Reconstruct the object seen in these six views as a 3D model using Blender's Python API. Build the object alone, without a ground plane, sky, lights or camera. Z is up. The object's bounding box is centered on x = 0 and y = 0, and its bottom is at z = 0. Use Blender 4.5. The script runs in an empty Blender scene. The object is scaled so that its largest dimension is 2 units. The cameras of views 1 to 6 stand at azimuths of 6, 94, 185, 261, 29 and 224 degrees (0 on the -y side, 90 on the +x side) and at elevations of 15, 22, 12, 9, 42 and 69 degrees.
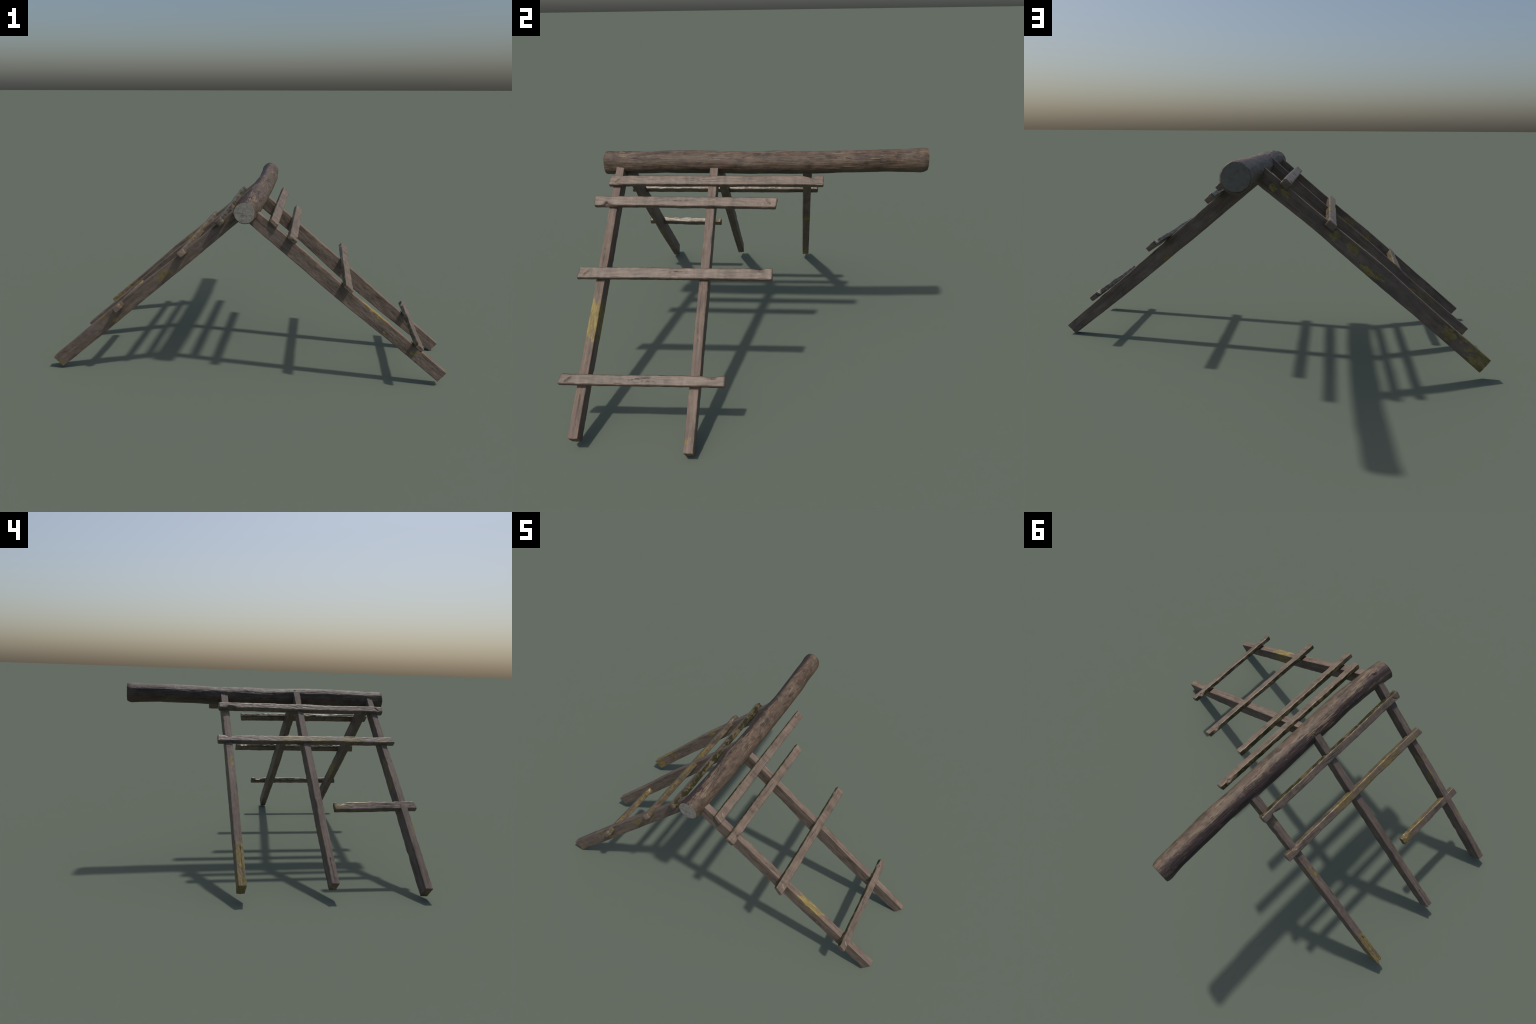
# Weathered timber roof frame: a ridge log carried by five squared rafters,
# crossed by seven split battens.  Everything is built from measured member
# lines, section profiles and rules for wear (dents, notches, chips, lichen).
import bpy, math
import numpy as np
from mathutils import Matrix, Vector

# ------------------------------------------------------------------ noise ---
def _hash(ix, iy, iz, seed):
    h = (ix * 374761393 + iy * 668265263 + iz * 2147483647 + seed * 974634777) & 0xFFFFFFFF
    h = ((h ^ (h >> 13)) * 1274126177) & 0xFFFFFFFF
    h = ((h ^ (h >> 16)) * 2246822519) & 0xFFFFFFFF
    return ((h ^ (h >> 15)) & 0xFFFFFF) / float(0xFFFFFF) * 2.0 - 1.0


def vnoise(x, y, z, seed=0):
    """Smooth value noise in -1..1, vectorised."""
    x, y, z = np.broadcast_arrays(np.asarray(x, float), np.asarray(y, float), np.asarray(z, float))
    fx, fy, fz = np.floor(x), np.floor(y), np.floor(z)
    ix, iy, iz = fx.astype(np.int64), fy.astype(np.int64), fz.astype(np.int64)
    u, v, w = x - fx, y - fy, z - fz
    u, v, w = (t * t * (3 - 2 * t) for t in (u, v, w))
    out = 0.0
    for a in (0, 1):
        for b in (0, 1):
            for c in (0, 1):
                k = (u if a else 1 - u) * (v if b else 1 - v) * (w if c else 1 - w)
                out = out + k * _hash(ix + a, iy + b, iz + c, seed)
    return out


def sstep(a, b, x):
    t = np.clip((x - a) / (b - a), 0, 1)
    return t * t * (3 - 2 * t)


# ------------------------------------------------------------- materials ---
class Nodes:
    def __init__(self, name):
        self.mat = bpy.data.materials.new(name)
        self.mat.use_nodes = True
        self.t = self.mat.node_tree
        self.n = self.t.nodes
        self.n.clear()
        self.out = self.n.new('ShaderNodeOutputMaterial')
        self.bsdf = self.n.new('ShaderNodeBsdfPrincipled')
        self.t.links.new(self.bsdf.outputs[0], self.out.inputs[0])
        self.co = self.n.new('ShaderNodeTexCoord').outputs['Object']

    def link(self, a, b):
        self.t.links.new(a, b)

    def put(self, sock, v):
        if isinstance(v, bpy.types.NodeSocket):
            self.link(v, sock)
        else:
            sock.default_value = v

    def math(self, op, a, b=0.0, clamp=False):
        m = self.n.new('ShaderNodeMath')
        m.operation = op
        m.use_clamp = clamp
        self.put(m.inputs[0], a)
        self.put(m.inputs[1], b)
        return m.outputs[0]

    def vec(self, op, a, b):
        m = self.n.new('ShaderNodeVectorMath')
        m.operation = op
        self.put(m.inputs[0], a)
        self.put(m.inputs[1], b)
        return m.outputs[1] if op in ('LENGTH', 'DISTANCE', 'DOT_PRODUCT') else m.outputs[0]

    def noise(self, scale, detail=4.0, rough=0.6, off=(0, 0, 0), s=1.0, distort=0.0):
        mp = self.n.new('ShaderNodeMapping')
        mp.inputs['Location'].default_value = off
        mp.inputs['Scale'].default_value = scale
        self.link(self.co, mp.inputs[0])
        t = self.n.new('ShaderNodeTexNoise')
        t.inputs['Scale'].default_value = s
        t.inputs['Detail'].default_value = detail
        t.inputs['Roughness'].default_value = rough
        t.inputs['Distortion'].default_value = distort
        self.link(mp.outputs[0], t.inputs['Vector'])
        return t.outputs[0]

    def ramp(self, v, stops):
        r = self.n.new('ShaderNodeValToRGB')
        e = r.color_ramp.elements
        while len(e) < len(stops):
            e.new(0.5)
        for el, (p, c) in zip(e, stops):
            el.position = p
            el.color = (c, c, c, 1) if isinstance(c, (int, float)) else (*c, 1)
        self.put(r.inputs[0], v)
        return r.outputs[0]

    def rng(self, v, a, b, c=0.0, d=1.0):
        m = self.n.new('ShaderNodeMapRange')
        m.interpolation_type = 'SMOOTHSTEP'
        self.put(m.inputs[0], v)
        for i, k in enumerate((a, b, c, d)):
            m.inputs[i + 1].default_value = k
        return m.outputs[0]

    def mix(self, f, a, b, mode='MIX'):
        m = self.n.new('ShaderNodeMix')
        m.data_type = 'RGBA'
        m.blend_type = mode
        self.put(m.inputs[0], f)
        for s, v in ((m.inputs[6], a), (m.inputs[7], b)):
            if isinstance(v, bpy.types.NodeSocket):
                self.link(v, s)
            else:
                s.default_value = (*v, 1)
        return m.outputs[2]

    def sep(self):
        s = self.n.new('ShaderNodeSeparateXYZ')
        self.link(self.co, s.inputs[0])
        return s.outputs

    def blobs(self, patches):
        """Largest of 1-|p-c|/r over a list of ellipsoids (centre, radii)."""
        best = None
        for c, r in patches:
            d = self.vec('SUBTRACT', self.co, tuple(c))
            d = self.vec('MULTIPLY', d, tuple(1.0 / k for k in r))
            v = self.math('SUBTRACT', 1.0, self.vec('LENGTH', d, (0, 0, 0)))
            best = v if best is None else self.math('MAXIMUM', best, v)
        return best

    def finish(self, col, rough, height, strength, dist, spec=.5, sat=1.0, val=1.0):
        hs = self.n.new('ShaderNodeHueSaturation')
        hs.inputs['Saturation'].default_value = sat
        hs.inputs['Value'].default_value = val
        self.put(hs.inputs['Color'], col)
        col = hs.outputs[0]
        self.put(self.bsdf.inputs['Base Color'], col)
        self.put(self.bsdf.inputs['Roughness'], rough)
        self.bsdf.inputs['Specular IOR Level'].default_value = spec
        b = self.n.new('ShaderNodeBump')
        b.inputs['Strength'].default_value = strength
        b.inputs['Distance'].default_value = dist
        self.link(height, b.inputs['Height'])
        self.link(b.outputs[0], self.bsdf.inputs['Normal'])
        return self.mat


RAFTER_DARK, RAFTER_MID, RAFTER_LIGHT = (.078, .060, .050), (.160, .124, .101), (.240, .188, .156)
BATTEN_DARK, BATTEN_MID, BATTEN_LIGHT = (.082, .066, .053), (.160, .125, .100), (.245, .188, .152)
LICHEN_DULL, LICHEN_BRIGHT = (.165, .131, .058), (.320, .255, .118)
MOSS = (.020, .022, .008)


def rafter_material(seed, patches, bright=False):
    g = Nodes('rafter_wood')
    o = (seed * 3.7, seed * 1.9, seed * 5.3)
    grain = g.noise((5, 110, 60), 5, .65, o, 1.0, .4)
    mottle = g.noise((16, 34, 34), 5, .62, o)
    broad = g.noise((5, 12, 12), 3, .55, o)
    v = g.math('ADD', g.math('MULTIPLY', grain, .42), g.math('MULTIPLY', mottle, .34))
    v = g.math('ADD', v, g.math('MULTIPLY', broad, .24))
    col = g.ramp(v, [(.36, RAFTER_DARK), (.49, RAFTER_MID), (.62, RAFTER_LIGHT)])
    # silvery-violet weathering in long streaks
    grey = g.rng(g.noise((4, 30, 30), 4, .6, (o[1], o[2], o[0])), .48, .66)
    col = g.mix(g.math('MULTIPLY', grey, .45), col, (.155, .128, .118))
    # warm bare wood on the rubbed arrises
    geo = g.n.new('ShaderNodeNewGeometry')
    edge = g.rng(geo.outputs['Pointiness'], .506, .535)
    edge = g.math('MULTIPLY', edge, g.rng(g.noise((14, 40, 40), 4, .6, o), .40, .62))
    col = g.mix(g.math('MULTIPLY', edge, .6), col, (.270, .158, .085))
    # rust-brown stains
    st = g.rng(g.noise((7, 45, 30), 5, .7, (o[2], o[0], o[1])), .60, .72)
    col = g.mix(g.math('MULTIPLY', st, .5), col, (.155, .090, .055))
    # small dark pits
    pit = g.rng(g.noise((55, 95, 95), 3, .6, o), .645, .72)
    col = g.mix(g.math('MULTIPLY', pit, .65), col, (.050, .041, .036))
    # lichen
    if patches:
        b = g.blobs(patches)
        ln = g.noise((48, 70, 70), 5, .62, o)
        lm = g.math('ADD', g.math('MULTIPLY', b, 1.1), g.math('MULTIPLY', g.math('SUBTRACT', ln, .5), 2.6))
        lm = g.rng(lm, .20, .46)
        lc = g.mix(g.rng(g.noise((30, 160, 90), 4, .7, o), .35, .65), LICHEN_DULL, LICHEN_BRIGHT)
        if not bright:
            lc = g.mix(.45, lc, (.175, .140, .068))
        col = g.mix(g.math('MULTIPLY', lm, .92), col, lc)
    h = g.math('ADD', g.math('MULTIPLY', grain, .7), g.math('MULTIPLY', g.noise((60, 180, 180), 3, .6, o), .3))
    rough = g.math('ADD', .62, g.math('MULTIPLY', mottle, .2))
    return g.finish(col, rough, h, .55, .004, .4, 1.16, .97)


def batten_material(seed, up, width, patches, cracks, mossy=1.0, yellow=0.0):
    g = Nodes('batten_wood')
    o = (seed * 2.3, seed * 4.1, seed * 1.7)
    x, y, z = g.sep()
    cross = g.noise((42, 9, 9), 3, .55, o)        # saw-mark banding across the face
    grain = g.noise((9, 120, 120), 5, .65, o, 1.0, .5)
    broad = g.noise((9, 26, 26), 4, .55, o)
    v = g.math('ADD', g.math('MULTIPLY', cross, .32), g.math('MULTIPLY', grain, .33))
    v = g.math('ADD', v, g.math('MULTIPLY', broad, .35))
    col = g.ramp(v, [(.36, BATTEN_DARK), (.48, BATTEN_MID), (.61, BATTEN_LIGHT)])
    pale = g.rng(g.noise((24, 30, 30), 4, .6, (o[1], o[2], o[0])), .52, .66)
    col = g.mix(g.math('MULTIPLY', pale, .35), col, (.205, .172, .142))
    # drying cracks along the grain
    cr = g.noise((11, 260, 160), 3, .6, o, 1.0, .6)
    cm = g.rng(cr, .635, .70)
    if cracks:
        cb = g.rng(g.blobs(cracks), .0, .5)
        cm = g.math('MAXIMUM', g.math('MULTIPLY', cm, .35), g.math('MULTIPLY', g.rng(cr, .50, .58), cb))
    else:
        cm = g.math('MULTIPLY', cm, .35)
    col = g.mix(g.math('MULTIPLY', cm, .75), col, (.062, .056, .052))
    # moss lodged on the shaded upslope side, thinning toward the top arris
    side = g.math('MULTIPLY', y, up)
    mm = g.math('ADD', g.math('MULTIPLY', g.rng(side, width * .40, width * .50), 1.0),
                g.math('MULTIPLY', g.math('SUBTRACT', g.noise((30, 46, 46), 6, .7, (o[2], o[1], o[0])), .5), 2.4))
    mm = g.math('MULTIPLY', g.rng(mm, .72, 1.10), mossy)
    tan = g.math('MULTIPLY', g.rng(side, width * .42, width * .49), .6 * mossy)
    col = g.mix(tan, col, (.125, .098, .048))
    col = g.mix(g.math('MULTIPLY', mm, .9), col, MOSS)
    if patches:
        ln = g.noise((58, 75, 75), 5, .62, o)
        lm = g.math('ADD', g.math('MULTIPLY', g.blobs(patches), 1.1), g.math('MULTIPLY', g.math('SUBTRACT', ln, .5), 3.0))
        lm = g.rng(lm, .30, .62)
        lc = g.mix(g.rng(g.noise((60, 90, 90), 4, .7, o), .35, .65), (.145, .113, .050), (.265, .205, .090))
        col = g.mix(g.math('MULTIPLY', lm, .72), col, lc)
    h = g.math('ADD', g.math('MULTIPLY', grain, .5), g.math('MULTIPLY', cross, .5))
    rough = g.math('ADD', .40, g.math('MULTIPLY', g.noise((50, 60, 60), 4, .6, o), .24))
    rough = g.math('SUBTRACT', rough, g.math('MULTIPLY', g.rng(side, width * .38, width * .48), .16))
    return g.finish(col, rough, h, .45, .004, .45, 1.20, .90)


def bark_material():
    g = Nodes('log_bark')
    x, y, z = g.sep()
    streak = g.noise((150, 9, 150), 5, .68, (3, 1, 7), 1.0, .3)
    mott = g.noise((38, 26, 38), 5, .62, (9, 4, 2))
    broad = g.noise((14, 7, 14), 3, .5, (5, 8, 1))
    v = g.math('ADD', g.math('MULTIPLY', streak, .40), g.math('MULTIPLY', mott, .36))
    v = g.math('ADD', v, g.math('MULTIPLY', broad, .24))
    col = g.ramp(v, [(.38, (.042, .031, .024)), (.49, (.094, .070, .053)), (.63, (.172, .128, .094))])
    # reddish and grey tracts
    red = g.rng(g.noise((16, 9, 16), 4, .6, (1, 6, 4)), .50, .66)
    col = g.mix(g.math('MULTIPLY', red, .4), col, (.118, .068, .050))
    gry = g.rng(g.noise((20, 12, 20), 4, .6, (7, 2, 8)), .54, .68)
    col = g.mix(g.math('MULTIPLY', gry, .3), col, (.130, .110, .094))
    # remnants of dark inner bark, mostly along the -x shoulder
    band = g.math('SUBTRACT', 1.0, g.math('ABSOLUTE', g.math('MULTIPLY', g.math('ADD', x, .015), 38.0)))
    crown = g.rng(z, .845, .875)
    n1 = g.noise((20, 5, 20), 5, .62, (4, 4, 4), 1.0, .6)
    dm = g.math('ADD', g.math('MULTIPLY', g.math('MAXIMUM', band, -.7), .17), n1)
    dm = g.rng(g.math('ADD', dm, g.math('MULTIPLY', g.math('SUBTRACT', streak, .5), .42)), .495, .540)
    dm = g.math('MULTIPLY', dm, g.math('ADD', .25, g.math('MULTIPLY', crown, .75)))
    col = g.mix(g.math('MULTIPLY', dm, .85), col, (.036, .0240, .024))
    # pale torn fibres where bark has just peeled
    ridge = g.math('SUBTRACT', 1.0, g.math('ABSOLUTE', g.math('MULTIPLY', g.math('SUBTRACT', x, .012), 34.0)))
    n2 = g.noise((170, 11, 170), 4, .65, (2, 9, 5), 1.0, .2)
    n3 = g.noise((22, 8, 22), 3, .6, (6, 1, 3))
    fm = g.math('ADD', g.math('ADD', g.math('MULTIPLY', n2, .65), g.math('MULTIPLY', n3, .55)),
                g.math('MULTIPLY', g.math('MAXIMUM', ridge, -.8), .045))
    fm = g.math('MULTIPLY', g.rng(fm, .675, .735), crown)
    col = g.mix(g.math('MULTIPLY', fm, .7), col, (.270, .202, .140))
    # weather-bleached crown between the bark remnants
    bl = g.math('SUBTRACT', 1.0, g.math('ABSOLUTE', g.math('MULTIPLY', g.math('SUBTRACT', x, .020), 42.0)))
    bm = g.math('ADD', g.math('MULTIPLY', g.math('MAXIMUM', bl, -.6), .16), g.noise((60, 34, 60), 5, .66, (3, 7, 9)))
    bm = g.math('MULTIPLY', g.rng(bm, .53, .66), crown)
    col = g.mix(g.math('MULTIPLY', bm, .38), col, (.205, .158, .116))
    # insect pits and knots
    pit = g.rng(g.noise((90, 70, 90), 3, .55, (8, 8, 8)), .665, .73)
    col = g.mix(g.math('MULTIPLY', pit, .7), col, (.035, .028, .024))
    kn = g.rng(g.blobs([((.058, .469, .881), (.012, .013, .012)), ((.050, .415, .885), (.010, .020, .012)),
                        ((-.014, -.208, .889), (.007, .007, .007))]), .1, .6)
    col = g.mix(g.math('MULTIPLY', kn, .7), col, (.050, .036, .032))
    li = g.blobs([((-.012, -.205, .889), (.02, .03, .02))])
    lm = g.rng(g.math('ADD', li, g.math('MULTIPLY', g.math('SUBTRACT', mott, .5), 2.4)), .35, .6)
    col = g.mix(g.math('MULTIPLY', lm, .35), col, (.140, .115, .045))
    h = g.math('ADD', g.math('MULTIPLY', streak, .5), g.math('MULTIPLY', mott, .5))
    h = g.math('SUBTRACT', h, g.math('MULTIPLY', dm, .15))
    rough = g.math('ADD', .38, g.math('MULTIPLY', mott, .34))
    return g.finish(col, rough, h, .8, .006, .35, 1.16, .97)


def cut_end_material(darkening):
    g = Nodes('end_grain_wood')
    a = g.noise((40, 40, 40), 4, .6, (2, 2, 2))
    b = g.noise((110, 60, 110), 4, .6, (5, 3, 1), 1.0, 1.0)
    v = g.math('ADD', g.math('MULTIPLY', a, .6), g.math('MULTIPLY', b, .4))
    col = g.ramp(v, [(.34, (.165, .150, .128)), (.50, (.270, .252, .220)), (.66, (.330, .310, .272))])
    ck = g.rng(g.noise((55, 30, 55), 4, .7, (1, 7, 3), 1.0, 1.4), .625, .70)
    col = g.mix(g.math('MULTIPLY', ck, .75), col, (.075, .066, .056))
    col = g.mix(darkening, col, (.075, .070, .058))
    return g.finish(col, .72, v, .5, .004)


# -------------------------------------------------------------- mesh maker ---
def mesh_object(name, verts, faces, mat, parent, matrix=None, angle=40):
    me = bpy.data.meshes.new(name)
    me.from_pydata(verts.tolist() if hasattr(verts, 'tolist') else verts, [], faces)
    me.materials.append(mat)
    me.polygons.foreach_set('use_smooth', [True] * len(me.polygons))
    me.update()
    try:
        me.set_sharp_from_angle(angle=math.radians(angle))
    except Exception:
        pass
    ob = bpy.data.objects.new(name, me)
    bpy.context.scene.collection.objects.link(ob)
    ob.parent = parent
    if matrix is not None:
        ob.matrix_world = matrix
    return ob


def tube_faces(rings, m, cap0, cap1):
    f = []
    for i in range(rings - 1):
        a, b = i * m, (i + 1) * m
        for j in range(m):
            k = (j + 1) % m
            f.append((a + j, a + k, b + k, b + j))
    if cap0 is not None:
        f += [(cap0, (j + 1) % m, j) for j in range(m)]
    if cap1 is not None:
        b = (rings - 1) * m
        f += [(cap1, b + j, b + (j + 1) % m) for j in range(m)]
    return f


def section_loop(ny, nz, nc):
    """Unit rounded-rectangle loop: (corner sign y, corner sign z, blend to next side, corner angle)."""
    loop = []
    for sy, sz, a0 in ((1, 1, 0), (-1, 1, 90), (-1, -1, 180), (1, -1, 270)):
        for k in range(nc + 1):
            loop.append((sy, sz, math.radians(a0 + 90 * k / nc), 0.0, 0, 0))
        n = ny if sy * sz > 0 else nz
        ey, ez = {(1, 1): (-1, 1), (-1, 1): (-1, -1), (-1, -1): (1, -1), (1, -1): (1, 1)}[(sy, sz)]
        for k in range(1, n):
            loop.append((sy, sz, math.radians(a0 + 90), k / n, ey, ez))
    return loop


def squared_timber(length, width, outer, inner, radius, seed, wob=.0014, chip=.0022, skew0=0., skew1=0.,
                   notches=(), gouges=(), head_taper=None, step=.0028):
    """Hewn bar along +X.  outer/inner: offsets of the +Z / -Z faces from the axis at equal
    stations; notches scoop an arris, gouges are scored lines on the +Z face."""
    n_in = 5                                        # concentric rings on each end face
    xs_mid = np.linspace(radius, length - radius, max(40, int(length / step)))
    ang = np.radians(np.linspace(0, 90, 5))[:-1]
    x0 = radius - radius * np.cos(ang)
    ring_x, ring_r = [], []                         # position, inset of the section
    for k in range(n_in, 0, -1):
        ring_x.append(0.0); ring_r.append(('cap', k / n_in))
    for a in ang:
        ring_x.append(radius * (1 - math.sin(a))); ring_r.append(('in', radius * (1 - math.cos(a))))
    ring_x = ring_x[:n_in] + ring_x[n_in:][::-1]
    ring_r = ring_r[:n_in] + ring_r[n_in:][::-1]
    ring_x += list(xs_mid[1:-1]); ring_r += [('in', 0.0)] * (len(xs_mid) - 2)
    for a in ang:
        ring_x.append(length - radius * (1 - math.sin(a))); ring_r.append(('in', radius * (1 - math.cos(a))))
    for k in range(1, n_in + 1):
        ring_x.append(length); ring_r.append(('cap', k / n_in))
    loop = section_loop(12, 16, 5)
    m = len(loop)
    X = np.array(ring_x)
    R = len(X)
    st = np.linspace(0, length, len(outer))
    # smooth interpolation of the measured face offsets
    def prof(vals):
        s = np.interp(np.linspace(0, length, 400), st, vals)
        k = np.hanning(61); k /= k.sum()
        s = np.convolve(np.pad(s, 30, mode='reflect', reflect_type='odd'), k, mode='valid')
        return np.interp(X, np.linspace(0, length, 400), s)
    zo = prof(outer) + wob * vnoise(X * 9, 0, .5, seed) + wob * .28 * vnoise(X * 31, 1, .5, seed + 1)
    zi = prof(inner) + wob * vnoise(X * 8, 2, .5, seed + 2) + wob * .28 * vnoise(X * 27, 3, .5, seed + 3)
    yp = width / 2 + wob * vnoise(X * 8, 4, .5, seed + 4) + wob * .28 * vnoise(X * 29, 5, .5, seed + 5)
    yn = width / 2 + wob * vnoise(X * 8, 6, .5, seed + 6) + wob * .28 * vnoise(X * 33, 7, .5, seed + 7)
    inset = np.array([r[1] if r[0] == 'in' else radius for r in ring_r])
    shrink = np.array([1.0 - (r[1] if r[0] == 'cap' else 0.0) * .97 for r in ring_r])
    Y = np.empty((R, m)); Z = np.empty((R, m))
    rr = radius * (1 + .45 * vnoise(X * 40, 8, .5, seed + 8))
    for j, (sy, sz, a, t, ey, ez) in enumerate(loop):
        def corner(qy, qz, ang_):
            cy = qy * ((yp if qy > 0 else yn) - inset - rr)
            cz = qz * ((zo if qz > 0 else zi) - inset - rr)
            return cy + rr * math.cos(ang_), cz + rr * math.sin(ang_)
        y1, z1 = corner(sy, sz, a)
        if t:
            y2, z2 = corner(ey, ez, a)
            y1, z1 = y1 + (y2 - y1) * t, z1 + (z2 - z1) * t
        Y[:, j], Z[:, j] = y1, z1
    cy, cz = Y.mean(1, keepdims=True), Z.mean(1, keepdims=True)
    Y = cy + (Y - cy) * shrink[:, None]
    Z = cz + (Z - cz) * shrink[:, None]
    XX = np.repeat(X[:, None], m, 1)
    # unit position inside the section, -1..1
    uy = np.where(Y > 0, Y / yp[:, None], Y / yn[:, None])
    zc = (zo - zi)[:, None] / 2
    uz = (Z - zc) / ((zo + zi)[:, None] / 2)
    # fine hewn relief
    d = .0005 * vnoise(XX * 60, Y * 170, Z * 170, seed + 9) + .0003 * vnoise(XX * 22, Y * 420, Z * 420, seed + 10)
    Y = Y + d * uy
    Z = Z + d * uz
    # chipped arrises
    cn = np.clip(np.minimum(abs(uy), abs(uz)) - .72, 0, .28) / .28
    ch = chip * sstep(.45, .85, vnoise(XX * 27, np.sign(uy) * 3.3, np.sign(uz) * 5.1, seed + 11)) * cn
    Y = Y - np.sign(uy) * ch
    Z = Z - np.sign(uz) * ch
    # scooped notches: (x, reach left, reach right, side, depth y, depth z)
    for nx, rl, r2, side, dy, dz in notches:
        t = np.where(XX < nx, (nx - XX) / rl, (XX - nx) / r2)
        p = np.clip(1 - t, 0, 1)
        p = p * p * (3 - 2 * p)
        ws = np.clip((uy * side - .0) / 1.0, 0, 1) ** 1.5
        wz = np.clip((uz + .7) / 1.5, 0, 1)
        Y = Y - side * dy * p * ws * wz
        wy = np.clip((uy * side - .25) / .75, 0, 1)
        Z = Z - dz * p * wy * np.clip(uz, 0, 1)
    # scored lines on the outer face: ((x0,y0),(x1,y1), half width start, end, depth)
    for (ax, ay), (bx, by), w0, w1, dp in gouges:
        vx, vy = bx - ax, by - ay
        L2 = vx * vx + vy * vy
        tt = np.clip(((XX - ax) * vx + (Y - ay) * vy) / L2, 0, 1)
        wig = .0012 * vnoise(XX * 90, 0, 0, seed + 12)
        dist = np.hypot(XX - ax - tt * vx, Y - ay - tt * vy + wig)
        w = w0 + (w1 - w0) * tt
        Z = Z - dp * np.exp(-(dist / w) ** 2) * np.clip(uz * 2 - 1, 0, 1)
    # slanted saw cuts at the two ends
    f0, f1 = 1 - sstep(0, .05, XX), sstep(length - .05, length, XX)
    XX = XX - f0 * skew0 * uy + f1 * skew1 * uy
    XX = XX + (f0 - f1) * .0012 * vnoise(Y * 120, Z * 120, seed, seed + 13)
    V = np.stack([XX, Y, Z], 2).reshape(-1, 3)
    c0, c1 = V[:m].mean(0), V[-m:].mean(0)
    V = np.concatenate([V, [c0, c1]])
    return V, tube_faces(R, m, R * m, R * m + 1)


def member_frame(p0, p1, normal, side, roll):
    """Axes of a member: X along it, Z toward its weather face.  Returns the matrix and the
    sign that turns the named side direction into local +Y."""
    t = (p1 - p0).normalized()
    n = (normal - t * normal.dot(t)).normalized()
    s = t.cross(n)
    n, s = n * math.cos(roll) + s * math.sin(roll), s * math.cos(roll) - n * math.sin(roll)
    y = n.cross(t)
    hand = 1.0 if y.dot(side) > 0 else -1.0
    m = Matrix((t, y, n)).transposed().to_4x4()
    m.translation = p0
    return m, hand


# -------------------------------------------------------------------- root ---
root = bpy.data.objects.new('roof_frame', None)
root.empty_display_size = .2
bpy.context.scene.collection.objects.link(root)
root['label'] = 'weathered timber roof frame with ridge log, rafters and battens'
root['category'] = 'roof frame'

# --------------------------------------------------------------- ridge log ---
LOG_Y = np.linspace(-.74, .74, 16)
LOG_X = np.array([-.0050, .0060, .0122, .0168, .0166, .0164, .0160, .0163, .0149, .0153, .0154, .0168, .0150, .0101, .0070, -.0026])
LOG_Z = np.array([.8420, .8422, .8464, .8512, .8506, .8491, .8474, .8453, .8480, .8468, .8472, .8523, .8532, .8559, .8546, .8533])
LOG_R = np.array([.0522, .0510, .0502, .0512, .0530, .0521, .0504, .0511, .0526, .0517, .0501, .0500, .0512, .0501, .0508, .0548])
LOG_OVAL = .0021            # wider than tall along the middle
Y0, Y1 = -.7215, .7275


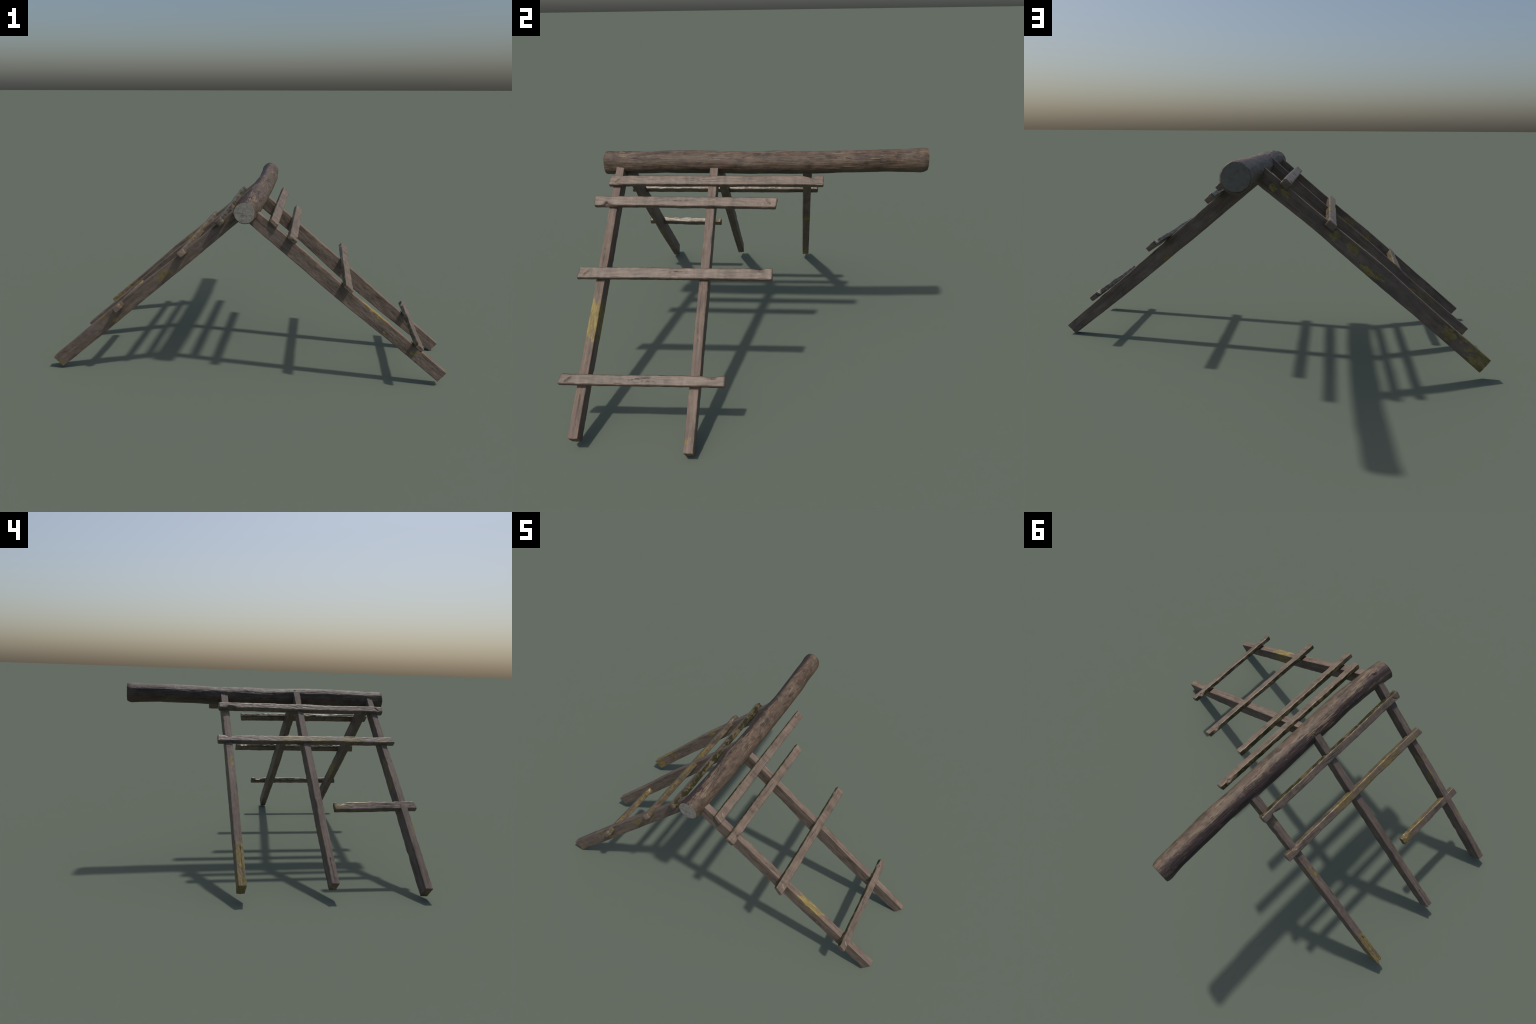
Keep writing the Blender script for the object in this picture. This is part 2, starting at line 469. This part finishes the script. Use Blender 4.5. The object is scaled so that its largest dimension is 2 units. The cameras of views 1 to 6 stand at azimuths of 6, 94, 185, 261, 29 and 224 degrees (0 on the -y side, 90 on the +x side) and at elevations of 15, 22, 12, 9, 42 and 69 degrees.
def build_log():
    m = 112
    body = np.linspace(Y0 + .006, Y1 - .026, 520)
    ys = np.concatenate([[Y0 + .0003, Y0 + .0012, Y0 + .003], body, [Y1 - .020, Y1 - .014, Y1 - .008, Y1 - .0035, Y1 - .0008]])
    inset = np.concatenate([[.0042, .0026, .0010], np.zeros(520), [.0006, .0016, .0030, .0047, .0062]])
    k = np.hanning(9); k /= k.sum()
    def prof(v):
        g = np.linspace(-.74, .74, 157)
        s = np.convolve(np.pad(np.interp(g, LOG_Y, v), 4, mode='edge'), k, mode='valid')
        return np.interp(ys, g, s)
    X, Z, R = prof(LOG_X), prof(LOG_Z), prof(LOG_R)
    th = np.linspace(0, 2 * math.pi, m, endpoint=False)      # angle from +z toward +x
    Yg, T = np.meshgrid(ys, th, indexing='ij')
    c, s = np.cos(T), np.sin(T)
    # slightly faceted by the drawknife, lumpy, with shallow long flutes
    # the far end is chamfered, most of all below
    lop = np.where(Yg > 0, .55 + 1.2 * (1 - c) / 2, 1.0)
    r = R[:, None] - inset[:, None] * lop
    fac = np.cos(((T * 11 / (2 * math.pi) + .25 * vnoise(Yg * 3, 0, 0, 5)) % 1.0 - .5) * 2 * math.pi / 11)
    r = r * (1.006 - .010 * (1 - fac) / (1 - math.cos(math.pi / 11)))
    r = r + .0016 * vnoise(c * 1.6, Yg * 7, s * 1.6, 21) + .0009 * vnoise(c * 4, Yg * 16, s * 4, 22)
    r = r + .00055 * vnoise(c * 16, Yg * 10, s * 16, 23) + .0004 * vnoise(c * 9, Yg * 55, s * 9, 24)
    # knots: (angle, y, radius, height)
    for a, ky, kr, kh in ((3, -.642, .0095, .0046), (9, -.628, .0040, .0020), (-34, -.208, .0045, .0026),
                          (57, .469, .0085, -.0020), (-137, .53, .010, -.0015)):
        da = np.arctan2(np.sin(T - math.radians(a)), np.cos(T - math.radians(a))) * .05
        q = np.hypot(da, (Yg - ky) * .8) / kr
        r = r + kh * np.exp(-(q ** 4)) - .0012 * np.exp(-((q - 1.5) / .35) ** 2)
    # a shrinkage check running along the crown from the sawn end
    da = np.arctan2(np.sin(T - .12), np.cos(T - .12)) * .05 - .0015 * vnoise(Yg * 14, 0, 0, 33)
    r = r - .0016 * np.exp(-(da / .0016) ** 2) * (1 - sstep(-.60, -.40, Yg))
    ov = LOG_OVAL * (1 - sstep(.45, .68, abs(Yg)))
    V = np.stack([X[:, None] + (r + ov) * s, Yg, Z[:, None] + (r - ov * .9) * c], 2)
    rings = len(ys)
    faces = tube_faces(rings, m, None, None)
    log = mesh_object('ridge_log', V.reshape(-1, 3), faces, bark_material(), root)
    # sawn ends, shallowly dished and chipped, sharing the rim
    for idx, y_face, sgn in ((0, Y0, -1), (-1, Y1, 1)):
        rim = V[idx]
        cen = rim.mean(0)
        out, n = [], 9
        for i in range(n):
            f = 1 - i / n
            p = cen + (rim - cen) * f
            if i:
                dd = .0007 * vnoise(p[:, 0] * 90, 0, p[:, 2] * 90, 40 + idx) + .0002 * vnoise(p[:, 0] * 260, 1, p[:, 2] * 260, 41)
                p[:, 1] = y_face + sgn * dd * min(1, i / 2)
            out.append(p)
        P = np.concatenate(out + [cen[None] + [[0, y_face - cen[1], 0]]])
        f = tube_faces(n, m, None, n * m)
        f = [(f_[::-1] if sgn > 0 else f_) for f_ in f]
        if sgn < 0:
            f = [tuple(q) for q in f]
        mesh_object('cut_end', P, f, cut_end_material(0.0 if sgn < 0 else .62), log)
    return log


build_log()

# ----------------------------------------------------------------- rafters ---
# foot, head line point, width, roll, outer offsets foot->head, inner offsets, head extension
RAFTERS = [
    # front bay, sunny slope
    dict(p0=(.9402, -.6406, .0361), p1=(.0201, -.6425, .8300), w=.0335, roll=.016, ext=.006,
         o=(.0393, .0365, .0297, .0287, .0240), i=(.0180, .0233, .0348, .0381, .0415), seed=1, bright=True,
         gouges=[((.16, .002), (-.01, .006), .002, .007, .0045)],
         lichen=[((.46, .0, .036), (.122, .055, .022)), ((.46, .019, .005), (.120, .014, .060)), ((.192, -.017, .004), (.016, .008, .012)),
                 ((.176, -.017, .026), (.014, .008, .010)), ((.362, -.017, -.01), (.010, .006, .008))]),
    dict(p0=(.9655, -.2184, .0040), p1=(.0377, -.2174, .8300), w=.0343, roll=.0188, ext=.022,
         o=(.0470, .0392, .0344, .0284, .0215), i=(.0066, .0262, .0400, .0364, .0434), seed=2,
         gouges=[((.62, -.015), (.70, -.012), .002, .002, .003)],
         lichen=[((.036, -.009, .046), (.012, .007, .012)), ((.051, .004, .046), (.010, .006, .010)),
                 ((.62, .018, -.035), (.03, .008, .02))]),
    # shaded slope
    dict(p0=(-.9680, -.6409, .0243), p1=(-.0501, -.6441, .8300), w=.0327, roll=.0591, ext=.058,
         o=(.0444, .0386, .0349, .0205, .0135), i=(.0211, .0267, .0298, .0346, .0372), seed=3,
         lichen=[((.745, -.016, .004), (.042, .010, .024)), ((.79, -.016, -.018), (.022, .008, .012)),
                 ((.353, -.016, .032), (.026, .008, .012)), ((.396, -.016, -.012), (.024, .008, .018)),
                 ((.006, -.010, .005), (.016, .03, .030)), ((.764, .002, .036), (.022, .010, .010)),
                 ((.741, -.008, .036), (.014, .008, .010)), ((.666, .010, .036), (.035, .008, .010)),
                 ((.355, -.013, .038), (.045, .007, .010)), ((.758, .016, .002), (.045, .008, .024)),
                 ((.622, .016, .002), (.045, .008, .024))]),
    dict(p0=(-.9427, -.2174, .0559), p1=(-.0470, -.2155, .8300), w=.0335, roll=.0692, ext=.052,
         o=(.0336, .0290, .0315, .0225, .0224), i=(.0228, .0310, .0339, .0306, .0240), seed=4,
         gouges=[((.13, .004), (-.01, .003), .002, .006, .0042)],
         lichen=[((.32, .017, -.006), (.028, .008, .016)), ((.28, .017, .006), (.026, .008, .014)),
                 ((-.002, .0, -.004), (.006, .012, .014)), ((.24, .017, .016), (.04, .007, .008))]),
    dict(p0=(-.9540, .1955, .0650), p1=(-.0082, .1972, .8300), w=.0355, roll=.0445, ext=.004,
         o=(.0209, .0268, .0397, .0351, .0379), i=(.0427, .0344, .0314, .0233, .0286), seed=5, bright=True,
         gouges=[((.20, -.004), (-.01, -.003), .0018, .0045, .0040)],
         lichen=[((.611, 0, -.034), (.050, .030, .012)), ((.0, 0, -.008), (.150, .060, .075)), ((.205, .018, -.004), (.050, .014, .036)),
                 ((.15, .0, .026), (.110, .030, .016)), ((.731, .018, .018), (.035, .009, .022)),
                 ((.625, .018, -.018), (.050, .009, .020)), ((.575, .018, -.006), (.028, .009, .016)),
                 ((.822, .018, .012), (.028, .009, .026)), ((.727, .018, .012), (.026, .009, .022)),
                 ((1.083, .018, .012), (.035, .009, .018)), ((1.135, .018, -.003), (.025, .009, .020)),
                 ((.216, -.018, 0), (.030, .010, .030)), ((.678, -.018, .026), (.040, .010, .018)),
                 ((.699, -.002, .039), (.060, .014, .010)), ((1.053, -.002, .036), (.025, .014, .012))]),
]


def build_rafters():
    for k, d in enumerate(RAFTERS):
        p0, p1 = Vector(d['p0']), Vector(d['p1'])
        right = p0.x > 0
        n = Vector((.63 if right else -.63, 0, .77))
        mtx, hand = member_frame(p0, p1, n, Vector((0, 1, 0)), d['roll'])
        base = (p1 - p0).length
        length = base + d['ext']
        st = np.linspace(0, base, 5)
        q = np.linspace(0, length, 9)
        o = np.interp(q, st, d['o']) + (.0018 if right else .0022)
        i = np.interp(q, st, d['i']) + (.0016 if right else .0022)
        flip = lambda c: (c[0], c[1] * hand, c[2])
        V, F = squared_timber(length, d['w'] + .0020, o, i, .0030, 100 + k * 17, wob=.0008, chip=.0018,
                              gouges=[((a[0], a[1] * hand), (b[0], b[1] * hand), w0, w1, dp)
                                      for a, b, w0, w1, dp in d.get('gouges', [])])
        mat = rafter_material(d['seed'], [(flip(c), r) for c, r in d['lichen']], d.get('bright', False))
        mesh_object('rafter', V, F, mat, root, mtx)


build_rafters()

# ----------------------------------------------------------------- battens ---
# a/b: -y and +y end points; side +1 = downslope.  skew lengthens the downslope corner.
BATTENS = [
    dict(a=(.1275, -.6709, .7894), b=(.1274, .2662, .7892), w=.0440, d=.0225, roll=.0444, sk=(.004, 0),
         notch=('b', .050, -1), crease='a', crack=.47, seed=11, lichen=[((.015, .004, .011), (.010, .006, .008))]),
    dict(a=(.2159, -.7196, .7230), b=(.2148, .0666, .7159), w=.0445, d=.0225, roll=.0783, sk=(-.001, -.003),
         notch=('a', .055, 1), crease='b', crack=.50, seed=12,
         lichen=[((.522, -.009, .011), (.016, .008, .008)), ((.570, -.018, .011), (.016, .006, .008))]),
    dict(a=(.4770, -.7290, .4990), b=(.4788, .0594, .5011), w=.0455, d=.0205, roll=.0531, sk=(.0045, 0),
         notch=('b', .048, -1), crease='a', crack=.50, seed=13, lichen=[]),
    dict(a=(.8197, -.7194, .2171), b=(.8152, -.1012, .2172), w=.0375, d=.0210, roll=.022, sk=(.0045, 0),
         notch=('b', .045, -1), crease='a', crack=.50, seed=14, lichen=[]),
    dict(a=(-.1215, -.6934, .7901), b=(-.1235, .2350, .7963), w=.0365, d=.0285, roll=-.0784, sk=(0, 0),
         notch=('b', .060, 1), crease='a', crack=.50, seed=15, lichen=[]),
    dict(a=(-.3050, -.6992, .6372), b=(-.3050, .2534, .6368), w=.0380, d=.0255, roll=-.0116, sk=(.0045, 0),
         notch=('b', .060, -1), crease=None, crack=None, seed=16,
         lichen=[((.55, .0, .010), (.10, .05, .03)), ((.40, .004, .010), (.12, .04, .03)),
                 ((.24, .0, .012), (.13, .04, .03)), ((.07, .006, .012), (.06, .018, .02)),
                 ((.60, -.014, .010), (.05, .03, .02))]),
    dict(a=(-.6316, -.7082, .3527), b=(-.6267, -.2918, .3479), w=.0400, d=.0260, roll=-.0696, sk=(.004, 0),
         notch=('b', .030, -1), crease=None, crack=None, seed=17,
         lichen=[((.40, .0, .004), (.090, .045, .04)), ((.30, -.018, .008), (.14, .012, .02)),
                 ((.33, .014, -.004), (.10, .02, .02)), ((.12, -.020, .006), (.08, .008, .014))]),
]


def build_battens():
    for k, d in enumerate(BATTENS):
        a, b = Vector(d['a']), Vector(d['b'])
        right = a.x > 0
        n = Vector((.63 if right else -.63, 0, .77))
        down = Vector((.77 if right else -.77, 0, -.63))
        mtx, hand = member_frame(a, b, n, down, d['roll'])
        L = (b - a).length
        h = d['d'] / 2 + (.0012 if right else .0016)
        end, off, side = d['notch']
        s = side * hand
        nx = off if end == 'a' else L - off
        long_, short = .046, .026
        notches = [(nx, short if end == 'a' else long_, long_ if end == 'a' else short, s, .0080, .0050),
                   (nx, .012, .008, s, .0060, .0030)]
        # a second, shallow hollow worn in the opposite edge
        notches.append((L * .36, .05, .07, -s, .0016, .0010))
        cx = .034 if d['crease'] == 'a' else L - .034
        cs = 1 if d['crease'] == 'a' else -1
        gouges = [] if not d['crease'] else [((cx - .006, .010 * hand * cs), (cx + .008, -.006 * hand * cs), .0035, .0022, .0038)]
        cracks = []
        if d['crack']:
            c = L * d['crack']
            gouges += [((c - .05, -.001 * hand), (c + .03, -.007 * hand), .0009, .0014, .0018),
                       ((c + .0, .006 * hand), (c + .05, .004 * hand), .0012, .0009, .0014)]
            cracks = [((c, -.003 * hand, h), (.085, .018, .012))]
        V, F = squared_timber(L, d['w'] + (.0022 if right else .0032), [h] * 7, [h] * 7, .0052, 300 + k * 23, wob=.0016, chip=.0020,
                              skew0=d['sk'][0] * hand, skew1=d['sk'][1] * hand, notches=notches, gouges=gouges,
                              step=.0024)
        flip = lambda c: (c[0], c[1] * hand, c[2])
        mat = batten_material(d['seed'], -hand, d['w'], [(flip(c), r) for c, r in d['lichen']], cracks,
                              mossy=.5 if k >= 5 else 1.0)
        mesh_object('batten', V, F, mat, root, mtx)


build_battens()
